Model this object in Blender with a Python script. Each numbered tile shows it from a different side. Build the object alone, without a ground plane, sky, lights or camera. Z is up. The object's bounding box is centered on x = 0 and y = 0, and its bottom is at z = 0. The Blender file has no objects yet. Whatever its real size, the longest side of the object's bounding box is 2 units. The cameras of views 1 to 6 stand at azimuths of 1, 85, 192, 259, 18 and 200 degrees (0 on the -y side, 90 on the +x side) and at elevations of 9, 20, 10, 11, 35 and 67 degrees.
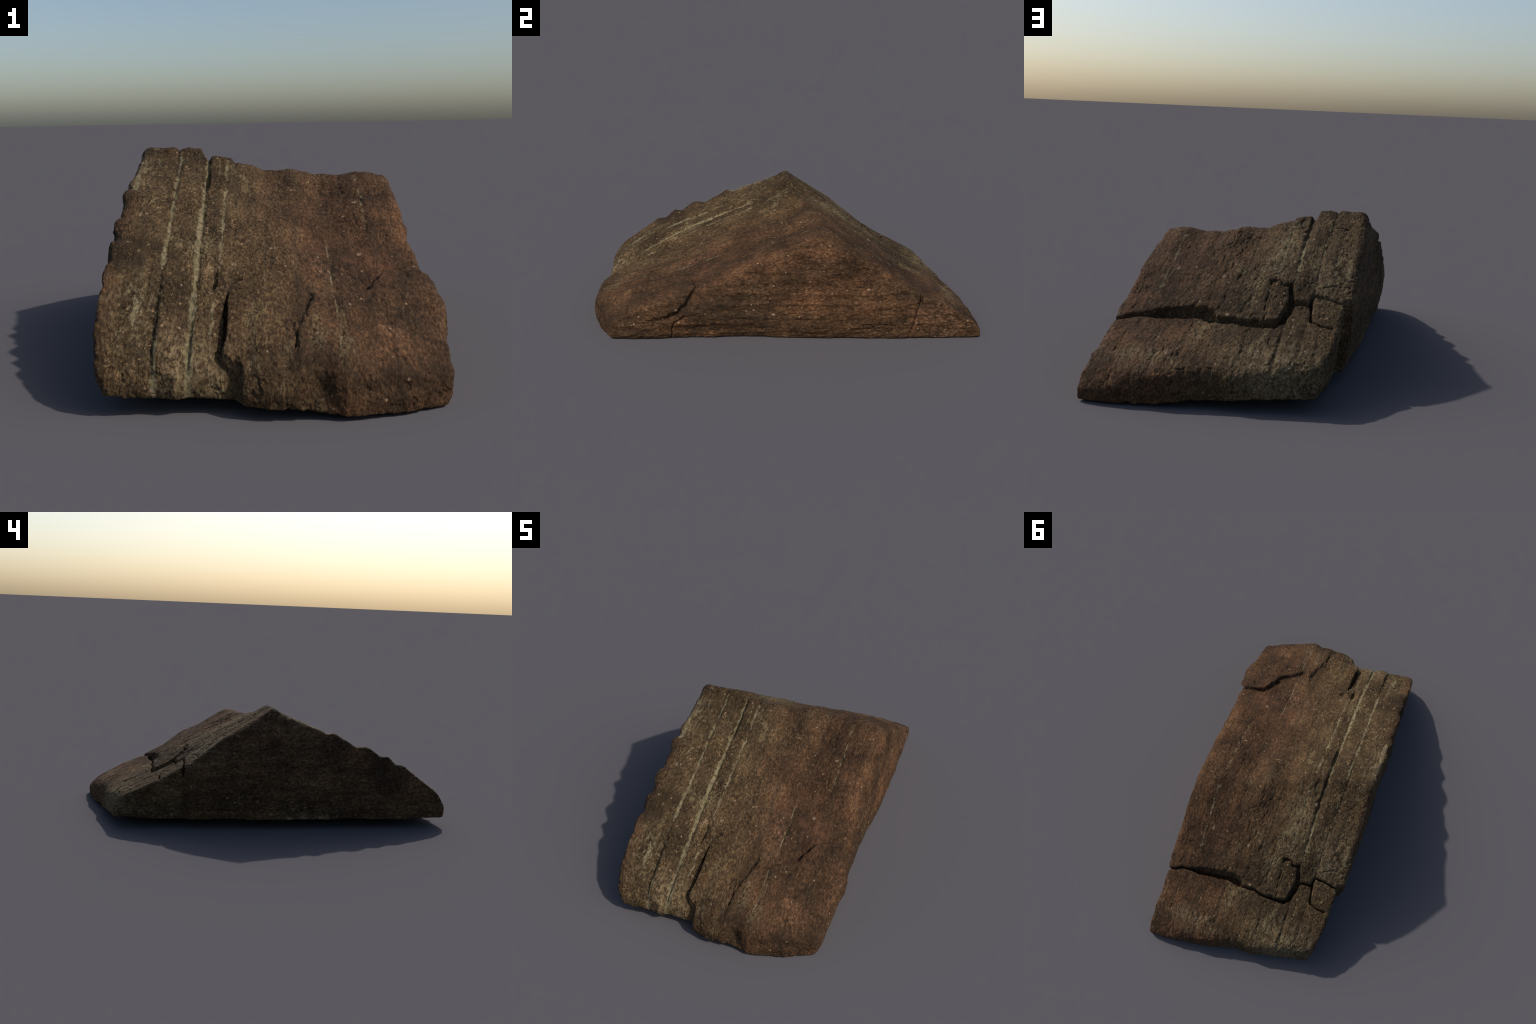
# A split, bedded boulder: a roof-shaped slab of reddish-brown layered stone.
# The strata run along y; x crosses the strata.  The solid is described as an
# implicit body (roof sheet, four flank sheets, a base sheet, cut by joints),
# meshed with surface nets, then roughened with noise.
import bpy, numpy as np, math

# ------------------------------------------------------------------ noise ---
PERM = np.random.default_rng(11).permutation(4096).astype(np.int32)
PVAL = np.random.default_rng(12).uniform(-1, 1, 4096).astype(np.float32)

def vnoise(x, y, z, seed=0):
    x, y, z = np.broadcast_arrays(*[np.asarray(v, np.float32) for v in (x, y, z)])
    x0, y0, z0 = np.floor(x), np.floor(y), np.floor(z)
    fx, fy, fz = x - x0, y - y0, z - z0
    fx, fy, fz = [f * f * f * (f * (f * 6 - 15) + 10) for f in (fx, fy, fz)]
    ix, iy, iz = [v.astype(np.int32) for v in (x0, y0, z0)]
    out = 0
    for dx in (0, 1):
        hx = PERM[(ix + dx + seed * 131) & 4095]
        wx = fx if dx else 1 - fx
        for dy in (0, 1):
            hy = PERM[(hx + iy + dy) & 4095]
            wxy = wx * (fy if dy else 1 - fy)
            a = PVAL[(hy + iz) & 4095]
            b = PVAL[(hy + iz + 1) & 4095]
            out = out + wxy * (a + (b - a) * fz)
    return out

def fbm(x, y, z, octaves, seed=0, gain=0.5):
    a, s, t = 1.0, 0, 0
    for i in range(octaves):
        s = s + a * vnoise(x + 17.3 * i, y - 9.1 * i, z + 4.7 * i, seed + i)
        t += a
        a *= gain
        x, y, z = x * 2.03, y * 2.03, z * 2.03
    return s / t

def ridged(x, y, z, octaves, seed=0):
    a, s, t = 1.0, 0, 0
    for i in range(octaves):
        s = s + a * (1 - np.abs(vnoise(x, y, z, seed + i)) * 2)
        t += a
        a *= 0.5
        x, y, z = x * 2.1, y * 2.1, z * 2.1
    return s / t

def sstep(a, b, x):
    t = np.clip((x - a) / (b - a), 0, 1)
    return t * t * (3 - 2 * t)

def curve(pts, x):
    p = np.array(pts)
    return np.interp(x, p[:, 0], p[:, 1])

def smax(a, b, r):
    h = np.clip(r - np.abs(a - b), 0, None) / r
    return np.maximum(a, b) + h * h * r * 0.25

def poly_dist(px, py, pts):
    d = np.full(np.broadcast(px, py).shape, 9.0, np.float32)
    for (ax, ay), (bx, by) in zip(pts[:-1], pts[1:]):
        ex, ey = bx - ax, by - ay
        t = np.clip(((px - ax) * ex + (py - ay) * ey) / (ex * ex + ey * ey), 0, 1)
        d = np.minimum(d, np.hypot(px - ax - t * ex, py - ay - t * ey))
    return d

# ------------------------------------------------------------ roof profile ---
# roof sections (y, z) at stations across the strata
ROOF = [
 (-0.48, [(-1.0, .11), (-.94, .155), (-.880, .216), (-.782, .290), (-.696, .346), (-.593, .402), (-.492, .443),
          (-.404, .465), (-.293, .515), (-.208, .545), (-.009, .618), (.05, .652), (.311, .493), (.492, .350),
          (.53, .335), (.656, .256), (.828, .178), (.90, .135), (1.0, .06)]),
 (-0.30, [(-1.0, .11), (-.94, .155), (-.84, .226), (-.70, .303), (-.572, .352), (-.40, .428), (-.20, .524),
          (.0, .614), (.05, .648), (.311, .495), (.50, .368), (.55, .326), (.63, .283), (.83, .190), (.92, .130), (1.0, .06)]),
 (-0.16, [(-1.0, .09), (-.93, .135), (-.84, .185), (-.636, .282), (-.55, .330), (-.33, .428), (-.118, .522),
          (.0, .582), (.06, .606), (.30, .500), (.466, .408), (.54, .358), (.66, .280), (.84, .180), (.93, .125), (1.0, .07)]),
 (0.00, [(-1.05, .09), (-.97, .130), (-.90, .165), (-.846, .188), (-.70, .236), (-.60, .276), (-.415, .358), (-.274, .414), (-.10, .465),
          (.03, .508), (.115, .556), (.20, .530), (.30, .482), (.47, .392), (.518, .368), (.62, .290), (.70, .250), (.85, .175), (.94, .125), (1.0, .09)]),
 (0.17, [(-1.06, .07), (-.98, .125), (-.90, .160), (-.846, .182), (-.70, .232), (-.58, .256), (-.50, .278), (-.25, .380), (-.177, .406), (-.03, .454),
          (.046, .488), (.13, .522), (.18, .540), (.30, .484), (.464, .397), (.567, .328), (.64, .280), (.80, .205), (.93, .135), (1.0, .09)]),
 (0.32, [(-1.04, .05), (-.95, .105), (-.85, .165), (-.70, .215), (-.583, .246), (-.483, .272), (-.243, .377), (-.079, .458),
          (.08, .522), (.18, .541), (.205, .534), (.258, .502), (.326, .458), (.439, .402), (.537, .336), (.64, .270), (.80, .195), (.94, .118), (1.02, .05)]),
 (0.46, [(-1.0, .03), (-.90, .085), (-.80, .145), (-.65, .210), (-.47, .262), (-.288, .338), (-.1, .436),
          (.06, .516), (.158, .540), (.295, .458), (.441, .390), (.549, .300), (.671, .235), (.80, .182), (.942, .102), (1.02, .03)]),
]
RIDGE_Y = [(-.5, .05), (-.07, .055), (.0, .115), (.08, .18), (.17, .178), (.32, .175), (.46, .158)]
# crest height along the ridge: broken ends of the layers
CREST = [(-.50, .610), (-.462, .632), (-.445, .648), (-.335, .646), (-.326, .634), (-.316, .646), (-.252, .641),
         (-.238, .614), (-.226, .603), (-.212, .615), (-.140, .600), (-.131, .584), (-.067, .573), (-.035, .552),
         (.005, .558), (.04, .551), (.085, .560), (.115, .547), (.165, .538), (.24, .533), (.32, .545), (.46, .534)]
# joint that splits the lower (back) slab from the main one
BACK_JOINT = [(.60, .685), (.46, .674), (.444, .671), (.390, .652), (.328, .643), (.284, .640), (.214, .632), (.134, .622),
              (.075, .625), (.055, .645), (-.02, .648), (-.067, .651), (-.134, .656), (-.168, .657), (-.205, .650), (-.213, .636),
              (-.232, .590), (-.240, .556), (-.250, .548), (-.309, .545), (-.318, .508), (-.380, .505), (-.437, .511), (-.60, .52)]
TONGUE_EDGE = [(-.150, .655), (-.140, .56), (-.131, .466), (-.150, .462), (-.176, .468), (-.183, .486), (-.217, .482)]
TONGUE_SLOT = [(-.217, .480), (-.228, .53), (-.230, .58)]
BLOCK_JOINT = [(-.314, .515), (-.320, .57), (-.328, .629), (-.37, .642), (-.415, .640)]
# lifted flake at the front foot: its broken upstream edge
FRONT_FLAKE = [(.049, -1.1), (.049, -.903), (.053, -.846), (.085, -.75), (.100, -.69), (.104, -.645), (.130, -.672),
               (.157, -.694), (.22, -.650), (.268, -.615), (.281, -.575), (.305, -.545), (.321, -.500), (.38, -.485), (.56, -.465)]
GROOVES = [(-.317, .005, .007, .0), (-.226, .008, .013, -.008), (-.158, .004, .006, .01), (-.137, .003, .003, .0),
           (.165, .003, .002, .0), (.305, .004, .004, .01), (-.415, .006, .004, 0.), (-.02, .004, .003, .0), (.09, .004, .003, .0)]

def wander(y, seed, amp=.007):
    y = np.asarray(y, np.float32)
    o = np.zeros_like(y)
    return amp * fbm(y * 3.1 + seed * 7.7, o + .5, o + seed, 4, seed)

def ragged(x, y):
    """breaks are ragged: plan coordinates jittered before joints are laid out"""
    o = x * 0 + y * 0
    jx = .007 * fbm(x * 9, y * 9, o, 2, 170) + .006 * fbm(x * 38, y * 24, o, 3, 172, .6)
    jy = .008 * fbm(x * 9, y * 9, o + 3, 2, 174) + .007 * fbm(x * 34, y * 34, o + 3, 3, 176, .6)
    return x + jx, y + jy

def below_joint(x, y):
    x, y = ragged(x, y)
    j = np.array(BACK_JOINT)[::-1]
    return y - np.interp(x, j[:, 0], j[:, 1])

def in_front_flake(x, y):
    """signed plan distance to the flake's edge, positive on the flake"""
    x, y = ragged(x, y)
    d = poly_dist(x, y, FRONT_FLAKE)
    j = np.array(FRONT_FLAKE[1:])
    ye = np.interp(x, j[:, 0], j[:, 1])
    inside = (x > .049) & (y < np.where(x < .06, -.80, ye))
    return np.where(inside, d, -d)

def roof_height(x, y):
    """x (n,1), y (1,m) -> roof height"""
    yy = y[0] if y.ndim == 2 else y
    prof = []
    for _, p in ROOF:
        z = curve(p, yy)
        k = np.exp(-np.linspace(-2, 2, 9) ** 2); k /= k.sum()
        z = np.convolve(np.pad(z, 4, mode='edge'), k, 'valid')
        prof.append(z)
    prof = np.array(prof)
    xs = np.array([s for s, _ in ROOF])
    xc = np.clip(x[:, 0], xs[0], xs[-1])
    i = np.clip(np.searchsorted(xs, xc) - 1, 0, len(xs) - 2)
    t = ((xc - xs[i]) / (xs[i + 1] - xs[i]))[:, None]
    H = prof[i] * (1 - t) + prof[i + 1] * t
    # crest correction, fading away from the ridge
    yr = curve(RIDGE_Y, x)
    base_crest = np.take_along_axis(H, np.abs(y - yr).argmin(axis=1)[:, None], 1)
    xw = x + .004 * fbm(y * 6, x * 0 + 3., x * 0, 2, 5)
    fade = np.exp(-(np.abs(y - yr) / np.where(y > yr, .16, .22)) ** 1.3)
    H = H + (curve(CREST, xw) - base_crest) * fade
    # lower slab sits deeper than the main slab
    s = below_joint(x, y)
    drop = curve([(-.5, .0), (-.32, .004), (-.25, .012), (-.1, .022), (.1, .022), (.25, .020), (.35, .012), (.44, .008)], x)
    H = H - drop * sstep(-.002, .006, s) * sstep(.25, .0, s)
    # front flake stands proud
    f = in_front_flake(x, y)
    flake_lift = curve([(.04, .004), (.06, .010), (.10, .016), (.16, .020), (.30, .024), (.45, .022)], x)
    H = H + flake_lift * sstep(-.008, .010, f) * sstep(.30, .02, f)
    # layered steps at the front foot, descending to the west
    foot = sstep(-.60, -.86, y)
    for x0, h in ((-.137, .047), (-.222, .027), (-.312, .024)):
        edge = x0 + wander(y, int(abs(x0) * 100)) + (.05 * sstep(-.885, -.94, y) if x0 > -.2 else 0)
        rec = sstep(edge, edge - .008, x) * np.exp(-np.clip(edge - x, 0, 1) / .075)
        H = H - h * (sstep(-.62, -.80, y) if x0 > -.2 else foot) * rec
    # bedding grooves
    for k, (x0, w, dep, slope) in enumerate(GROOVES):
        xg = x0 + slope * y + wander(y, 20 + k, .005)
        mod = .55 + .6 * fbm(y * 5 + k, x * 0 + k, x * 0, 2, 40 + k)
        H = H - dep * np.exp(-((x - xg) / w) ** 2) * np.clip(mod, 0.05, 1.2)
    # pits and hollows
    for px, py, rx, ry, dep in ((-.178, -.618, .014, .042, .036), (-.115, -.605, .022, .010, .016),
                                (.195, .03, .045, .06, .010), (-.222, -.10, .009, .06, .020), (-.224, .2, .012, .12, .006),
                                (.34, .02, .03, .06, .005),
                                (-.19, .10, .02, .03, .010), (-.20, .14, .012, .015, .012)):
        q = ((x - px) / rx) ** 2 + ((y - py) / ry) ** 2
        H = H - dep * np.exp(-q * q)
    # broad unevenness and bed-parallel ribs
    o = x * 0 + y * 0
    H = H + .010 * fbm(x * 4, y * 2.5, o, 3, 70) + .0045 * fbm(x * 26, y * 4, o, 3, 80)
    # chipped, bumpy rim of the western front shoulder
    for yb, w, a in ((-.24, .02, -.008), (-.29, .025, .008), (-.41, .03, -.010), (-.475, .03, .010), (-.55, .02, -.006), (-.595, .02, .008),
                     (-.64, .02, -.010), (-.69, .02, .006)):
        H = H + a * sstep(-.37, -.46, x) * np.exp(-((y - yb) / w) ** 2)
    return H

FRONT_LINE = [(-.52, -.90), (-.47, -.932), (-.43, -.947), (-.36, -.945), (-.315, -.932), (-.26, -.945), (-.225, -.928),
              (-.15, -.928), (-.108, -.922), (-.088, -.970), (-.02, -.992), (.066, -.992), (.13, -.985), (.176, -.993),
              (.26, -.977), (.35, -.942), (.443, -.890), (.52, -.85)]
BACK_LINE = [(-.52, .84), (-.40, .868), (-.374, .878), (-.257, .897), (-.172, .914), (-.096, .934), (-.015, .928), (.058, .946),
             (.124, .960), (.174, .973), (.28, .985), (.36, .997), (.46, 1.001), (.52, 1.0)]
# flank offsets: x of the west / east face by height for a few y stations
WEST = [(-1.0, [(.0, -.425), (.10, -.458), (.2, -.468), (.35, -.47), (.7, -.47)]),
        (-.7, [(.0, -.455), (.10, -.470), (.3, -.482), (.40, -.472), (.7, -.465)]),
        (-.2, [(.0, -.452), (.15, -.474), (.4, -.480), (.56, -.470), (.7, -.462)]),
        (.15, [(.0, -.452), (.15, -.474), (.4, -.482), (.60, -.474), (.7, -.462)]),
        (.485, [(.0, -.430), (.15, -.460), (.30, -.476), (.45, -.470), (.7, -.460)]),
        (.500, [(.0, -.405), (.15, -.425), (.30, -.445), (.45, -.445), (.7, -.445)]),
        (.70, [(.0, -.400), (.15, -.438), (.30, -.442), (.7, -.440)]),
        (.90, [(.0, -.372), (.10, -.406), (.20, -.410), (.7, -.410)])]
EAST = [(-1.0, [(.0, .440), (.06, .450), (.15, .436), (.7, .38)]),
        (-.80, [(.0, .453), (.07, .470), (.15, .462), (.7, .40)]),
        (-.60, [(.0, .448), (.12, .482), (.20, .470), (.29, .450), (.7, .40)]),
        (-.47, [(.0, .443), (.12, .474), (.20, .472), (.29, .452), (.7, .40)]),
        (-.10, [(.0, .442), (.12, .474), (.25, .476), (.42, .440), (.7, .38)]),
        (.20, [(.0, .462), (.06, .480), (.12, .484), (.25, .482), (.45, .454), (.54, .438), (.7, .39)]),
        (.60, [(.0, .465), (.06, .476), (.14, .476), (.20, .468), (.28, .454), (.7, .43)]),
        (1.0, [(.0, .474), (.10, .468), (.7, .44)])]

def flank(table, y, z):
    ys = np.array([s for s, _ in table])
    P = np.array([curve(p, z) for _, p in table])
    k = np.exp(-np.linspace(-2, 2, 11) ** 2); k /= k.sum()
    P = np.array([np.convolve(np.pad(r, 5, mode='edge'), k, 'valid') for r in P])
    yc = np.clip(y, ys[0], ys[-1])
    i = np.clip(np.searchsorted(ys, yc) - 1, 0, len(ys) - 2)
    t = ((yc - ys[i]) / (ys[i + 1] - ys[i]))[:, None]
    return P[i] * (1 - t) + P[i + 1] * t          # (ny, nz)

# ----------------------------------------------------------- implicit body ---
STEP = 0.005
def build_body():
    X = np.arange(-.53, .54, STEP, dtype=np.float32)
    Y = np.arange(-1.04, 1.05, STEP, dtype=np.float32)
    Zc = np.arange(-.03, .69, STEP, dtype=np.float32)
    x2, y2 = X[:, None], Y[None, :]
    H = roof_height(x2, y2).astype(np.float32)
    # base: slightly tilted, lower to the east
    B = curve([(-.5, .052), (-.40, .050), (-.2, .040), (-.07, .030), (.066, .026), (.176, .008), (.45, .002), (.55, .002)], x2) \
        + .004 * fbm(x2 * 9, y2 * 7, x2 * 0, 2, 90) + .010 * sstep(.6, .9, y2) * sstep(.1, -.3, x2)
    B = np.maximum(B, 0.0)
    zy, yz = Zc[None, :], Y[:, None]
    W = flank(WEST, Y, Zc) + .010 * fbm(yz * 3, zy * 7, yz * 0, 3, 100) + .004 * ridged(yz * 5, zy * 24, yz * 0, 3, 110)
    for yb, a in ((-.12, .004), (-.19, -.006), (-.24, .006), (-.29, -.008), (-.35, .004), (-.41, .008), (-.49, -.008), (-.545, .006), (-.60, -.009), (-.65, .006), (-.70, -.005)):
        W = W + a * np.exp(-((yz - yb) / .022) ** 2) * sstep(.25, .4, zy)
    E = flank(EAST, Y, Zc) + .010 * fbm(yz * 4, zy * 8, yz * 0, 3, 120) + .008 * ridged(yz * 4, zy * 18, yz * 0, 4, 130) - .006
    # east flank: overhanging broken lump in front, cracks stepping down to the base
    wy = yz + .020 * fbm(yz * 16, zy * 16, yz * 0, 4, 180, .6)
    wz = zy + .020 * fbm(yz * 16, zy * 16, yz * 0 + 5, 4, 182, .6)
    lump = [(-.44, .50), (-.462, .33), (-.472, .282), (-.491, .240), (-.512, .205), (-.56, .165), (-.615, .140), (-.75, .10)]
    ld = poly_dist(wy, wz, lump)
    edge_z = np.interp(wy, [p[0] for p in lump[::-1]], [p[1] for p in lump[::-1]])
    ld = np.where((wz > edge_z) & (wy < -.44), ld, -ld)
    E = E + .020 * sstep(-.008, .008, ld) * sstep(-.78, -.60, yz) - .008 * np.exp(-((ld + .012) / .012) ** 2) * sstep(-.72, -.60, yz)
    for line, w, dep in (([(-.52, .135), (-.548, .122), (-.578, .104), (-.583, .055), (-.594, -.02)], .005, .014),
                         ([(.674, .26), (.668, .20), (.655, .12), (.63, .06), (.61, -.02)], .006, .012),
                         ([(.40, .05), (.48, .075), (.56, .06)], .005, .008)):
        E = E - dep * np.exp(-(poly_dist(wy, wz, line) / w) ** 2)
    E = E - .008 * sstep(.645, .675, wy + .15 * (wz - .12)) * sstep(.95, .8, yz) * sstep(.0, .06, zy)
    xz, zx = X[:, None], Zc[None, :]
    F = curve(FRONT_LINE, xz) - .006 + curve([(-.05, .014), (.0, .008), (.06, .0), (.12, .0), (.3, .02), (.7, .06)], zx) \
        + .006 * fbm(xz * 22, zx * 6, xz * 0, 3, 140) \
        + .022 * np.exp(-((xz - .105) / .035) ** 2 - ((zx - .085) / .05) ** 2) \
        + .014 * np.exp(-((xz - .30) / .10) ** 2 - ((zx - .075) / .022) ** 2)
    K = curve(BACK_LINE, xz) + curve([(-.05, -.004), (.0, -.002), (.05, .0), (.1, -.012), (.2, -.045), (.7, -.1)], zx) \
        + .005 * fbm(xz * 16, zx * 8, xz * 0, 3, 150)
    z3 = Zc[None, None, :]
    f = (z3 - H[:, :, None]) * .86
    f = smax(f, (F[:, None, :] - Y[None, :, None]).astype(np.float32), (.055 - .037 * sstep(.25, .42, X)).astype(np.float32)[:, None, None])
    f = smax(f, (Y[None, :, None] - K[:, None, :]).astype(np.float32), .018)
    f = smax(f, (W[None] - X[:, None, None]).astype(np.float32), .018)
    f = smax(f, (X[:, None, None] - E[None]).astype(np.float32), (.034 - .024 * sstep(.3, .7, Y) - .020 * sstep(-.6, -.85, Y)).astype(np.float32)[None, :, None])
    f -= .0015
    f = np.maximum(f, (B.astype(np.float32)[:, :, None] - z3) * .98)
    # joints: slots of given half-width and depth below the roof
    rx, ry = ragged(x2, y2)
    def slot(pts, hw, depth):
        nonlocal f
        d = (poly_dist(rx, ry, pts) - hw)[:, :, None].astype(np.float32)
        floor = ((H - depth)[:, :, None] - z3) * .8
        g = smax(d, floor.astype(np.float32), .012)
        f = smax(f, -g, .006)
    slot(BACK_JOINT, .0045, .06)
    slot([(.290, .642), (.24, .636), (.16, .628), (.10, .628), (.070, .640)], .018, .045)
    slot([(.33, .645), (.26, .645)], .009, .05)
    slot(TONGUE_EDGE[:2], .0012, .02)
    slot(TONGUE_EDGE[1:3], .0025, .025)
    slot(TONGUE_EDGE[2:], .0055, .03)
    slot(TONGUE_SLOT, .010, .045)
    slot([(-.229, .56), (-.222, .60), (-.214, .638)], .012, .05)
    slot(BLOCK_JOINT, .0045, .03)
    slot([(-.155, .656), (-.20, .655)], .007, .04)
    slot([(-.437, .511), (-.62, .515)], .007, .30)
    slot(FRONT_FLAKE[4:8], .0015, .010)
    slot(FRONT_FLAKE[1:3], .003, .02)
    slot([(.268, -.59), (.285, -.565)], .005, .02)
    slot([(.31, -.525), (.325, -.49), (.37, -.487)], .003, .015)
    slot([(-.138, -.66), (-.139, -.86)], .004, .05)
    return X, Y, Zc, f

def surface_nets(X, Y, Z, f):
    s = f < 0
    nx, ny, nz = f.shape
    cs = np.zeros((nx - 1, ny - 1, nz - 1), np.int8)
    for a in (0, 1):
        for b in (0, 1):
            for c in (0, 1):
                cs += s[a:nx - 1 + a, b:ny - 1 + b, c:nz - 1 + c]
    act = (cs > 0) & (cs < 8)
    ci, cj, ck = np.nonzero(act)
    idx = np.full(act.shape, -1, np.int32)
    idx[ci, cj, ck] = np.arange(len(ci))
    acc = np.zeros((len(ci), 3), np.float32)
    cnt = np.zeros(len(ci), np.float32)
    corners = [(a, b, c) for a in (0, 1) for b in (0, 1) for c in (0, 1)]
    for p in corners:
        for ax in range(3):
            if p[ax]:
                continue
            q = list(p); q[ax] = 1
            f0 = f[ci + p[0], cj + p[1], ck + p[2]]
            f1 = f[ci + q[0], cj + q[1], ck + q[2]]
            m = (f0 < 0) != (f1 < 0)
            t = np.where(m, f0 / np.where(m, f0 - f1, 1), 0)
            for k in range(3):
                acc[:, k] += np.where(m, p[k] + (t if k == ax else 0), 0)
            cnt += m
    v = acc / cnt[:, None]
    P = np.stack([X[0] + (ci + v[:, 0]) * STEP, Y[0] + (cj + v[:, 1]) * STEP, Z[0] + (ck + v[:, 2]) * STEP], 1)
    quads = []
    for ax in range(3):
        sl0 = [slice(1, -1)] * 3; sl1 = [slice(1, -1)] * 3
        sl0[ax] = slice(0, -1); sl1[ax] = slice(1, None)
        a, b = s[tuple(sl0)], s[tuple(sl1)]
        i, j, k = np.nonzero(a != b)
        flip = a[i, j, k]
        o = [i + 1, j + 1, k + 1]
        o[ax] = o[ax] - 1
        u, w = (ax + 1) % 3, (ax + 2) % 3
        def cell(du, dw):
            c = [o[0], o[1], o[2]]
            c[u] = c[u] - du; c[w] = c[w] - dw
            return idx[c[0], c[1], c[2]]
        q = np.stack([cell(1, 1), cell(0, 1), cell(0, 0), cell(1, 0)], 1)
        q = np.where(flip[:, None], q, q[:, ::-1])
        quads.append(q)
    return P, np.concatenate(quads)

def largest_piece(P, Q):
    lab = np.arange(len(P))
    for _ in range(4000):
        m = lab[Q].min(axis=1)
        new = lab.copy()
        for k in range(4):
            np.minimum.at(new, Q[:, k], m)
        new = new[new]
        if (new == lab).all():
            break
        lab = new
    big = np.bincount(lab).argmax()
    keep = lab == big
    rem = np.cumsum(keep) - 1
    return P[keep], rem[Q[keep[Q[:, 0]]]]

def subdivide(P, Q):
    """one Catmull-Clark step in arrays (the surface is closed and all quads)"""
    n, m = len(P), len(Q)
    fc = P[Q].mean(axis=1)
    a, b = Q, np.roll(Q, -1, axis=1)
    key = np.minimum(a, b).astype(np.int64) * n + np.maximum(a, b)
    u, inv = np.unique(key.ravel(), return_inverse=True)
    inv = inv.reshape(m, 4)
    ev = np.stack([u // n, u % n], 1)
    mid = P[ev].mean(axis=1)
    cnt = np.bincount(inv.ravel(), minlength=len(u))
    fsum = np.stack([np.bincount(inv.ravel(), np.repeat(fc[:, k], 4), len(u)) for k in range(3)], 1)
    ep = .5 * mid + .5 * fsum / cnt[:, None]
    val = np.bincount(Q.ravel(), minlength=n)[:, None]
    fv = np.stack([np.bincount(Q.ravel(), np.repeat(fc[:, k], 4), n) for k in range(3)], 1) / val
    em = np.stack([np.bincount(ev.ravel(), np.repeat(mid[:, k], 2), n) for k in range(3)], 1) / np.bincount(ev.ravel(), minlength=n)[:, None]
    vp = (fv + 2 * em + (val - 3) * P) / val
    NP = np.concatenate([vp, ep, fc]).astype(np.float32)
    e = inv + n
    f = np.arange(m) + n + len(u)
    NQ = np.concatenate([np.stack([Q[:, k], e[:, k], f, e[:, k - 1]], 1) for k in range(4)])
    return NP, NQ

def mesh_from(name, P, Q):
    me = bpy.data.meshes.new(name)
    me.vertices.add(len(P)); me.vertices.foreach_set('co', P.astype(np.float32).ravel())
    n = len(Q)
    me.loops.add(n * 4); me.loops.foreach_set('vertex_index', Q.astype(np.int32).ravel())
    me.polygons.add(n)
    me.polygons.foreach_set('loop_start', np.arange(0, n * 4, 4, dtype=np.int32))
    me.update(calc_edges=True)
    me.polygons.foreach_set('use_smooth', np.ones(n, bool))
    return me

def vertex_normals(me):
    a = np.empty(len(me.vertices) * 3, np.float32)
    me.vertex_normals.foreach_get('vector', a)
    return a.reshape(-1, 3)

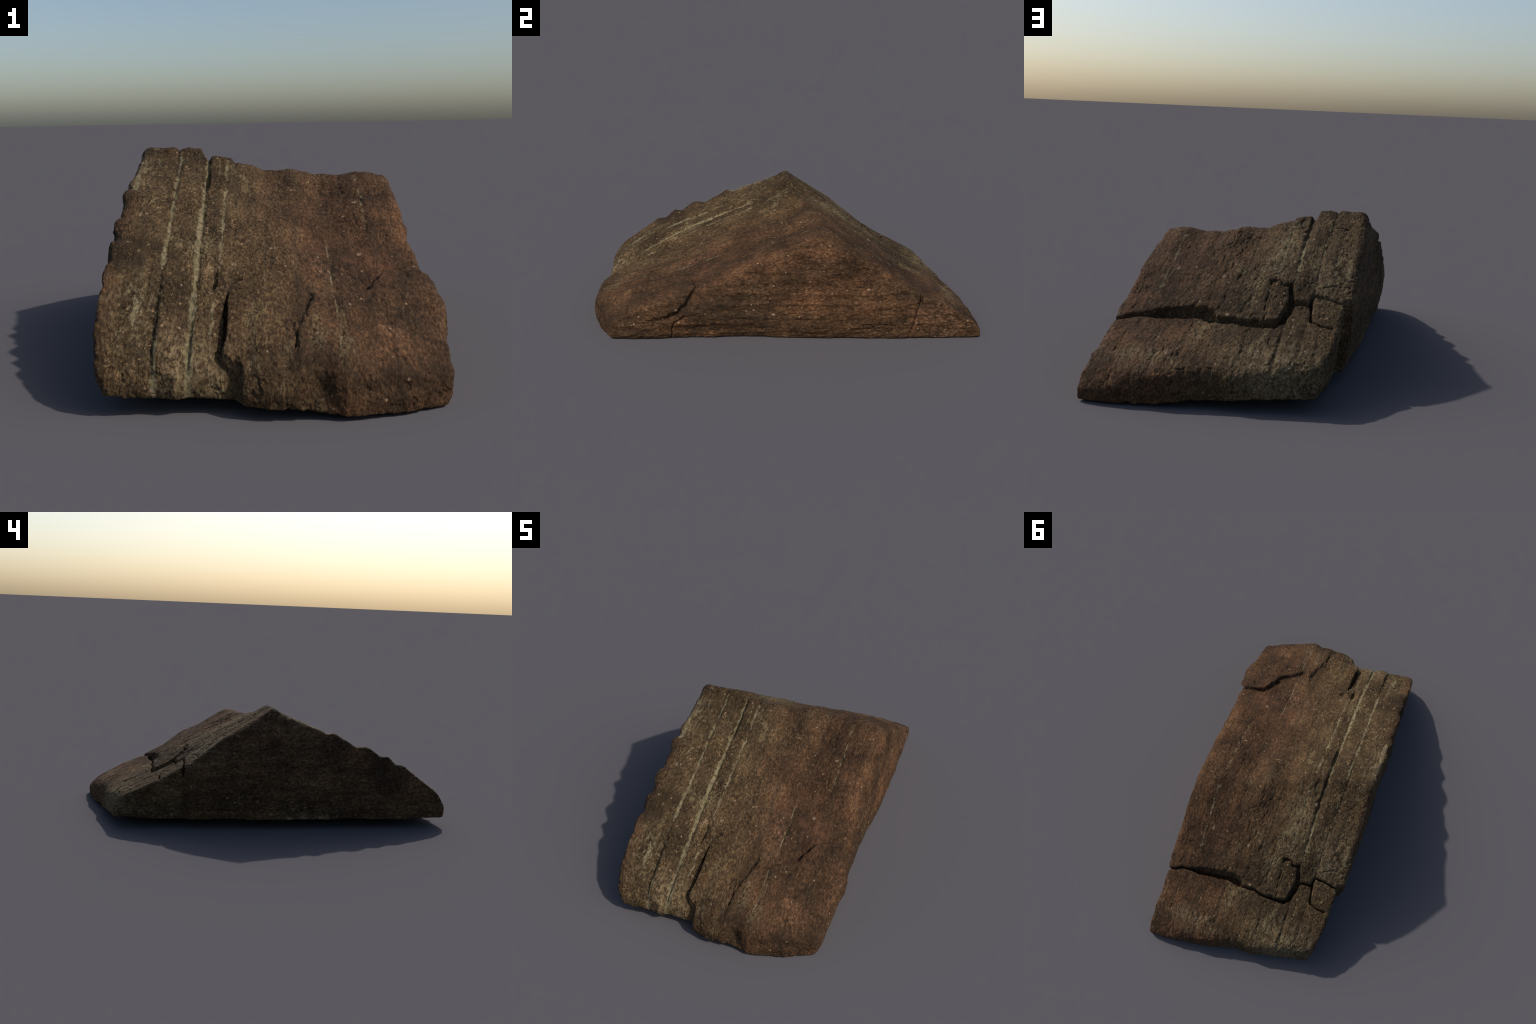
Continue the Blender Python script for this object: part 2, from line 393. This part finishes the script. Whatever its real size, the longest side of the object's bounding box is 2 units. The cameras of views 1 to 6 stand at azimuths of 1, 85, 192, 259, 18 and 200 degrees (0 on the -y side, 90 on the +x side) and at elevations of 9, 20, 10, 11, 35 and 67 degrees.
# --------------------------------------------------------------- materials ---
def stone_material():
    mat = bpy.data.materials.new('layered_stone')
    mat.use_nodes = True
    nt = mat.node_tree
    N, L = nt.nodes, nt.links
    N.clear()
    out = N.new('ShaderNodeOutputMaterial')
    bs = N.new('ShaderNodeBsdfPrincipled')
    L.new(bs.outputs[0], out.inputs[0])
    tc = N.new('ShaderNodeTexCoord')
    obj = tc.outputs['Object']

    def mapping(scale, loc=(0, 0, 0)):
        m = N.new('ShaderNodeMapping'); m.inputs['Scale'].default_value = scale; m.inputs['Location'].default_value = loc
        L.new(obj, m.inputs[0]); return m.outputs[0]
    def noise(scale, vec=None, detail=6, rough=.6, dist=0.0):
        n = N.new('ShaderNodeTexNoise'); n.inputs['Scale'].default_value = scale
        n.inputs['Detail'].default_value = detail; n.inputs['Roughness'].default_value = rough
        n.inputs['Distortion'].default_value = dist
        L.new(vec or obj, n.inputs['Vector']); return n.outputs[0]
    def ramp(val, stops, interp='LINEAR'):
        r = N.new('ShaderNodeValToRGB'); r.color_ramp.interpolation = interp
        el = r.color_ramp.elements
        while len(el) < len(stops): el.new(.5)
        for e, (p, c) in zip(el, stops):
            e.position = p; e.color = (*c, 1) if isinstance(c, tuple) else (c, c, c, 1)
        L.new(val, r.inputs[0]); return r.outputs[0]
    def math(op, a, b=None, c=None, clamp=False):
        m = N.new('ShaderNodeMath'); m.operation = op; m.use_clamp = clamp
        for i, v in enumerate((a, b, c)):
            if v is None: continue
            if isinstance(v, (int, float)): m.inputs[i].default_value = v
            else: L.new(v, m.inputs[i])
        return m.outputs[0]
    def mix(fac, a, b, mode='MIX'):
        m = N.new('ShaderNodeMix'); m.data_type = 'RGBA'; m.blend_type = mode
        for i, v in ((0, fac), (6, a), (7, b)):
            if isinstance(v, (int, float)): m.inputs[i].default_value = v
            elif isinstance(v, tuple): m.inputs[i].default_value = (*v, 1)
            else: L.new(v, m.inputs[i])
        return m.outputs[2]

    sep = N.new('ShaderNodeSeparateXYZ'); L.new(obj, sep.inputs[0])
    px, py, pz = sep.outputs

    # warped cross-strata coordinate
    warp = math('MULTIPLY', math('SUBTRACT', noise(3.0, mapping((1, 1, 1)), 4), .5), .035)
    xs = math('ADD', px, warp)

    # ground colours: red-brown east, olive grey-brown west, in beds
    beds = noise(1.0, mapping((26, 2.2, 5)), 6, .65)
    blot = noise(4.5, None, 7, .65)
    red = ramp(blot, [(.30, (.036, .019, .0095)), (.5, (.080, .041, .021)), (.70, (.125, .062, .031))])
    olive = ramp(blot, [(.30, (.030, .0195, .0095)), (.5, (.069, .045, .0225)), (.70, (.118, .077, .039))])
    west = math('ADD', math('MULTIPLY', xs, -3.2), math('MULTIPLY', math('SUBTRACT', beds, .5), 1.6))
    west = math('ADD', west, math('MULTIPLY', math('SUBTRACT', noise(2.1, None, 5), .5), 1.6))
    back = math('ADD', math('MULTIPLY_ADD', py, 2.2, -.25, clamp=True), math('MULTIPLY_ADD', py, 8., -5.0, clamp=True))
    west = math('ADD', west, math('MULTIPLY', back, .10))
    wmask = math('ADD', west, .55, clamp=True)
    rim = ramp(math('MULTIPLY', math('ADD', px, math('MULTIPLY', math('SUBTRACT', noise(5.0, None, 6), .5), .10)), -1.), [(.425, 0.), (.465, 1.)])
    wmask = math('MULTIPLY', wmask, math('SUBTRACT', 1., math('MULTIPLY', rim, .75)))
    col = mix(wmask, red, olive)
    streak = noise(1.0, mapping((3, 3.5, 34), (5, 2, 1)), 7, .7)
    col = mix(math('MULTIPLY', rim, ramp(streak, [(.40, .55), (.52, 0.)])), col, (.026, .018, .012))
    col = mix(math('MULTIPLY', rim, ramp(streak, [(.54, 0.), (.68, .55)])), col, (.105, .088, .058))
    # bed streaks
    col = mix(ramp(beds, [(.42, 0.), (.66, .6)]), col, (.034, .023, .014))
    # fine grain mottling
    grain = noise(1.0, mapping((150, 55, 90)), 4, .7)
    col = mix(1.0, col, ramp(grain, [(.32, .30), (.50, .92), (.68, 1.9)]), 'MULTIPLY')
    big = noise(7.5, mapping((1.2, .75, 1.1), (11, 3, 6)), 8, .72)
    col = mix(1.0, col, ramp(big, [(.34, .58), (.50, .98), (.66, 1.35)]), 'MULTIPLY')
    # rusty blush on the front
    bl = N.new('ShaderNodeVectorMath'); bl.operation = 'DISTANCE'; L.new(obj, bl.inputs[0]); bl.inputs[1].default_value = (.20, -.43, .33)
    blush = math('MULTIPLY', ramp(bl.outputs['Value'], [(.02, 1.), (.20, 0.)]), ramp(noise(9, None, 6), [(.42, 0.), (.66, .6)]))
    col = mix(blush, col, (.150, .066, .040))
    # dark stains
    dark = math('MULTIPLY', ramp(noise(2.6, None, 6, .6), [(.50, 0.), (.64, .8)]), ramp(noise(30, None, 4), [(.4, .3), (.6, 1.)]))
    col = mix(dark, col, (.024, .016, .010))
    # pale grains, elongated along the beds
    def specks(scale, lo, hi, colr, mask, seed):
        v = N.new('ShaderNodeTexVoronoi'); v.inputs['Scale'].default_value = 1.0
        L.new(mapping(scale, (seed, seed * 2.1, seed * .7)), v.inputs['Vector'])
        d = ramp(v.outputs['Distance'], [(lo, 1.), (hi, 0.)])
        w = N.new('ShaderNodeSeparateColor'); L.new(v.outputs['Color'], w.inputs[0])
        sel = math('GREATER_THAN', w.outputs[0], .55)
        return mix(math('MULTIPLY', math('MULTIPLY', d, sel), mask), col, colr)
    patch = noise(4.2, mapping((1.3, .8, 1.1), (2, 5, 1)), 8, .7)
    smask = ramp(patch, [(.38, .12), (.58, 1.)])
    smask = math('MULTIPLY', smask, math('ADD', math('MULTIPLY', wmask, .65), .35))
    smask = math('MULTIPLY', smask, ramp(noise(19, mapping((1, .7, 1), (7, 3, 5)), 6, .7), [(.38, .15), (.58, 1.1)]))
    fine = noise(1.0, mapping((185, 95, 150)), 3, .55)
    col = mix(math('MULTIPLY', ramp(fine, [(.575, 0.), (.65, 1.)]), math('MULTIPLY', smask, .75)), col, ramp(noise(25, None, 3), [(.35, (.19, .110, .048)), (.65, (.29, .20, .100))]))
    coarse = noise(1.0, mapping((78, 46, 66), (3, 1, 8)), 4, .65)
    col = mix(math('MULTIPLY', ramp(coarse, [(.60, 0.), (.66, 1.)]), math('MULTIPLY', smask, .65)), col, (.29, .205, .115))
    col = mix(math('MULTIPLY', ramp(noise(1.0, mapping((120, 40, 80), (9, 4, 2)), 5, .7), [(.30, .85), (.42, 0.)]), .8), col, (.020, .015, .010))
    col = specks((95, 70, 90), .08, .30, (.34, .225, .12), math('MULTIPLY', smask, .45), 5.1)
    col = specks((30, 22, 27), .05, .15, (.33, .22, .14), .75, 9.7)
    col = specks((10, 8, 10), .04, .10, (.30, .21, .14), math('MULTIPLY', ramp(grain, [(.35, 0.), (.5, 1.)]), .8), 2.9)
    # ochre crust over the front of the pale beds
    def cloud(c, r, stren, colr, lo=.50, hi=.63):
        m = N.new('ShaderNodeMapping'); m.inputs['Location'].default_value = tuple(-a / b for a, b in zip(c, r)); m.inputs['Scale'].default_value = tuple(1 / b for b in r)
        L.new(obj, m.inputs[0])
        ln = N.new('ShaderNodeVectorMath'); ln.operation = 'LENGTH'; L.new(m.outputs[0], ln.inputs[0])
        k = math('MULTIPLY', ramp(ln.outputs['Value'], [(.15, 1.), (1., 0.)]), ramp(noise(38, mapping((1.6, .8, 1.2)), 7, .72), [(lo, 0.), (hi, 1.)]))
        return mix(math('MULTIPLY', math('MULTIPLY', k, stren), ramp(grain, [(.36, .15), (.52, 1.)])), col, colr)
    col = cloud((-.03, -.72, .23), (.10, .20, .2), .75, (.22, .150, .065))
    col = cloud((-.38, -.80, .24), (.09, .22, .2), .8, (.27, .215, .125))
    col = cloud((-.17, -.60, .30), (.06, .12, .2), .8, (.30, .21, .13))
    col = cloud((-.26, -.90, .15), (.06, .14, .2), .75, (.24, .150, .090))
    col = cloud((-.43, -.10, .58), (.06, .22, .2), .7, (.27, .235, .150))
    col = cloud((-.16, .30, .50), (.12, .24, .2), .75, (.22, .17, .10), .44, .60)
    col = cloud((-.38, .38, .42), (.12, .24, .2), .75, (.24, .18, .11), .44, .60)
    col = cloud((.16, -.48, .30), (.12, .09, .2), .7, (.24, .125, .075))
    col = cloud((-.22, -.90, .12), (.13, .12, .2), .7, (.25, .19, .11), .42, .60)
    col = cloud((.46, .80, .10), (.08, .16, .2), .7, (.24, .14, .09))
    col = cloud((.25, .88, .15), (.18, .08, .2), .7, (.21, .17, .10), .44, .60)
    col = cloud((-.25, .85, .15), (.24, .16, .2), .75, (.22, .18, .11), .44, .60)
    # mineral veins along the beds
    vein_break = ramp(noise(1.0, mapping((22, 11, 18)), 7, .75), [(.40, .05), (.56, 1.)])
    thin = math('MULTIPLY', math('SUBTRACT', noise(1.0, mapping((40, 22, 26)), 8, .75), .5), .034)
    xv = math('ADD', px, thin)
    xv = math('ADD', xv, math('MULTIPLY', py, -.002))
    total = None
    for x0, w, st, y0, y1 in VEINS:
        d = math('ABSOLUTE', math('SUBTRACT', xv, x0))
        w = w * 1.25
        m = math('MULTIPLY', math('SUBTRACT', 1.0, math('DIVIDE', d, w), clamp=True), st)
        win = math('MULTIPLY', math('MULTIPLY_ADD', py, 12., -12. * y0, clamp=True), math('MULTIPLY_ADD', py, -12., 12. * y1, clamp=True))
        m = math('MULTIPLY', m, win)
        total = m if total is None else math('MAXIMUM', total, m)
    rag = math('ADD', noise(1.0, mapping((75, 30, 55), (1, 6, 3)), 6, .75), math('MULTIPLY', vein_break, .28))
    vm = math('MULTIPLY', ramp(math('ADD', total, math('MULTIPLY', math('SUBTRACT', rag, .72), 2.0)), [(.28, 0.), (.62, .8)]), ramp(total, [(.0, 0.), (.2, 1.)]))
    vm = math('MULTIPLY', vm, ramp(grain, [(.3, .55), (.5, 1.)]))
    veincol = ramp(noise(40, None, 4), [(.35, (.11, .098, .056)), (.65, (.28, .23, .138))])
    col = mix(vm, col, veincol)
    # crusty lichen film
    lich = math('MULTIPLY', ramp(noise(6.5, mapping((1.5, .7, 1), (3, 1, 2)), 8, .7), [(.56, 0.), (.66, .75)]),
                ramp(grain, [(.42, 0.), (.6, 1.)]))
    lich = math('MULTIPLY', lich, math('ADD', math('MULTIPLY', wmask, .8), .15))
    col = mix(lich, col, (.22, .18, .10))
    wv = N.new('ShaderNodeVectorMath'); wv.operation = 'ADD'
    nz = N.new('ShaderNodeTexNoise'); nz.inputs['Scale'].default_value = 9; nz.inputs['Detail'].default_value = 5; L.new(obj, nz.inputs['Vector'])
    sc = N.new('ShaderNodeVectorMath'); sc.operation = 'SCALE'; sc.inputs['Scale'].default_value = .06; L.new(nz.outputs['Color'], sc.inputs[0])
    L.new(obj, wv.inputs[0]); L.new(sc.outputs[0], wv.inputs[1])
    mp = N.new('ShaderNodeMapping'); mp.inputs['Scale'].default_value = (30, 5, 26); L.new(wv.outputs[0], mp.inputs[0])
    ve = N.new('ShaderNodeTexVoronoi'); ve.feature = 'DISTANCE_TO_EDGE'; ve.inputs['Scale'].default_value = 1.0; L.new(mp.outputs[0], ve.inputs['Vector'])
    fis = math('MULTIPLY', ramp(ve.outputs['Distance'], [(.0, 1.), (.035, 0.)]), ramp(noise(7, mapping((1, 1, 1), (4, 2, 7)), 5), [(.54, 0.), (.66, 1.)]))
    col = mix(math('MULTIPLY', fis, .7), col, (.016, .012, .009))
    col = mix(1.0, col, (1.03, 1.0, .93), 'MULTIPLY')
    L.new(col, bs.inputs['Base Color'])
    bs.inputs['Roughness'].default_value = .86
    bs.inputs['Specular IOR Level'].default_value = .12
    # fine grain bump
    b1 = N.new('ShaderNodeBump'); b1.inputs['Strength'].default_value = .55; b1.inputs['Distance'].default_value = .006
    L.new(noise(1.0, mapping((90, 40, 70)), 8, .7), b1.inputs['Height'])
    b2 = N.new('ShaderNodeBump'); b2.inputs['Strength'].default_value = .5; b2.inputs['Distance'].default_value = .004
    L.new(grain, b2.inputs['Height']); L.new(b1.outputs[0], b2.inputs['Normal'])
    b3 = N.new('ShaderNodeBump'); b3.inputs['Strength'].default_value = .6; b3.inputs['Distance'].default_value = .006; b3.invert = True
    L.new(fis, b3.inputs['Height']); L.new(b2.outputs[0], b3.inputs['Normal'])
    L.new(b3.outputs[0], bs.inputs['Normal'])
    return mat

# x, half-width, strength, y from, y to
VEINS = [(-.317, .0085, 1.0, -.70, .06), (-.312, .009, .8, -1.1, -.82), (-.317, .005, .5, .0, .55), (-.226, .013, 1.0, -1.1, .08), (-.228, .008, .7, .05, .56),
         (-.158, .007, .9, -.60, .08), (-.150, .006, .8, .02, .48), (-.172, .005, .6, -1.1, -.62), (-.185, .003, .45, -.3, .2), (-.120, .004, .5, .1, .46),
         (.168, .0035, .6, -.98, -.25), (.314, .011, .55, .16, .62), (.306, .007, .5, -.25, .2), (-.45, .018, .75, -.35, .03), (-.435, .014, .6, .3, .5),
         (-.03, .006, .35, -.75, -.35), (-.16, .005, .5, .68, .85), (-.28, .006, .35, .62, 1.0), (.26, .010, .35, .68, .80), (-.375, .012, .6, -.93, -.72), (-.02, .004, .3, -1.1, -.85)]

# ------------------------------------------------------------------- build ---
X, Y, Zc, F = build_body()
P, Q = surface_nets(X, Y, Zc, F)
del F
P, Q = largest_piece(P, Q)
P, Q = subdivide(P, Q)
me = mesh_from('body', P, Q)

co = np.empty(len(me.vertices) * 3, np.float32); me.vertices.foreach_get('co', co); co = co.reshape(-1, 3)
nr = vertex_normals(me)
x, y, z = co.T
rough = (.0045 * fbm(x * 22, y * 10, z * 18, 4, 200, .6)
         + .0030 * fbm(x * 95, y * 42, z * 75, 3, 210, .65)
         - .0040 * sstep(.45, .85, fbm(x * 40, y * 13, z * 30, 3, 215) * 1.6))
wob = .12 * fbm(x * 8, y * 8, z * 8, 2, 225)
ledge = ridged(x * 9 + wob * 9, y * 5 - wob * 7, z * 9 + wob * 5, 3, 220)
rough = .8 * rough - .0045 * sstep(.70, .95, ledge) * sstep(-.1, .3, fbm(x * 4, y * 4, z * 4, 2, 230))
co = co + nr * rough[:, None]
co[:, 2] = np.maximum(co[:, 2], 0.0)
me.vertices.foreach_set('co', co.ravel())
me.update()
nrm = vertex_normals(me).copy()

quads = np.empty(len(me.loops), np.int32); me.loops.foreach_get('vertex_index', quads); quads = quads.reshape(-1, 4)
cen = co[quads].mean(axis=1)
j = below_joint(cen[:, 0], cen[:, 1])
block = (cen[:, 0] < -.322) & (j > 0) & (cen[:, 1] < .64) & (cen[:, 2] > .20)
region = np.where(block, 2, np.where(j > 0, 1, 0))

root = bpy.data.objects.new('layered_boulder', None)
bpy.context.collection.objects.link(root)
root['label'] = 'roof-shaped brown layered rock with pale veins and cracks'
root['category'] = 'rock'
mat = stone_material()
for r, name in enumerate(('main_slab', 'split_slab', 'loose_block')):
    q = quads[region == r]
    used = np.unique(q)
    remap = np.full(len(co), -1, np.int32); remap[used] = np.arange(len(used))
    m = mesh_from(name, co[used], remap[q])
    m.normals_split_custom_set_from_vertices(nrm[used].tolist())
    m.materials.append(mat)
    ob = bpy.data.objects.new(name, m)
    bpy.context.collection.objects.link(ob)
    ob.parent = root
bpy.data.meshes.remove(me)
print('verts', len(co), 'bounds', co.min(0), co.max(0))
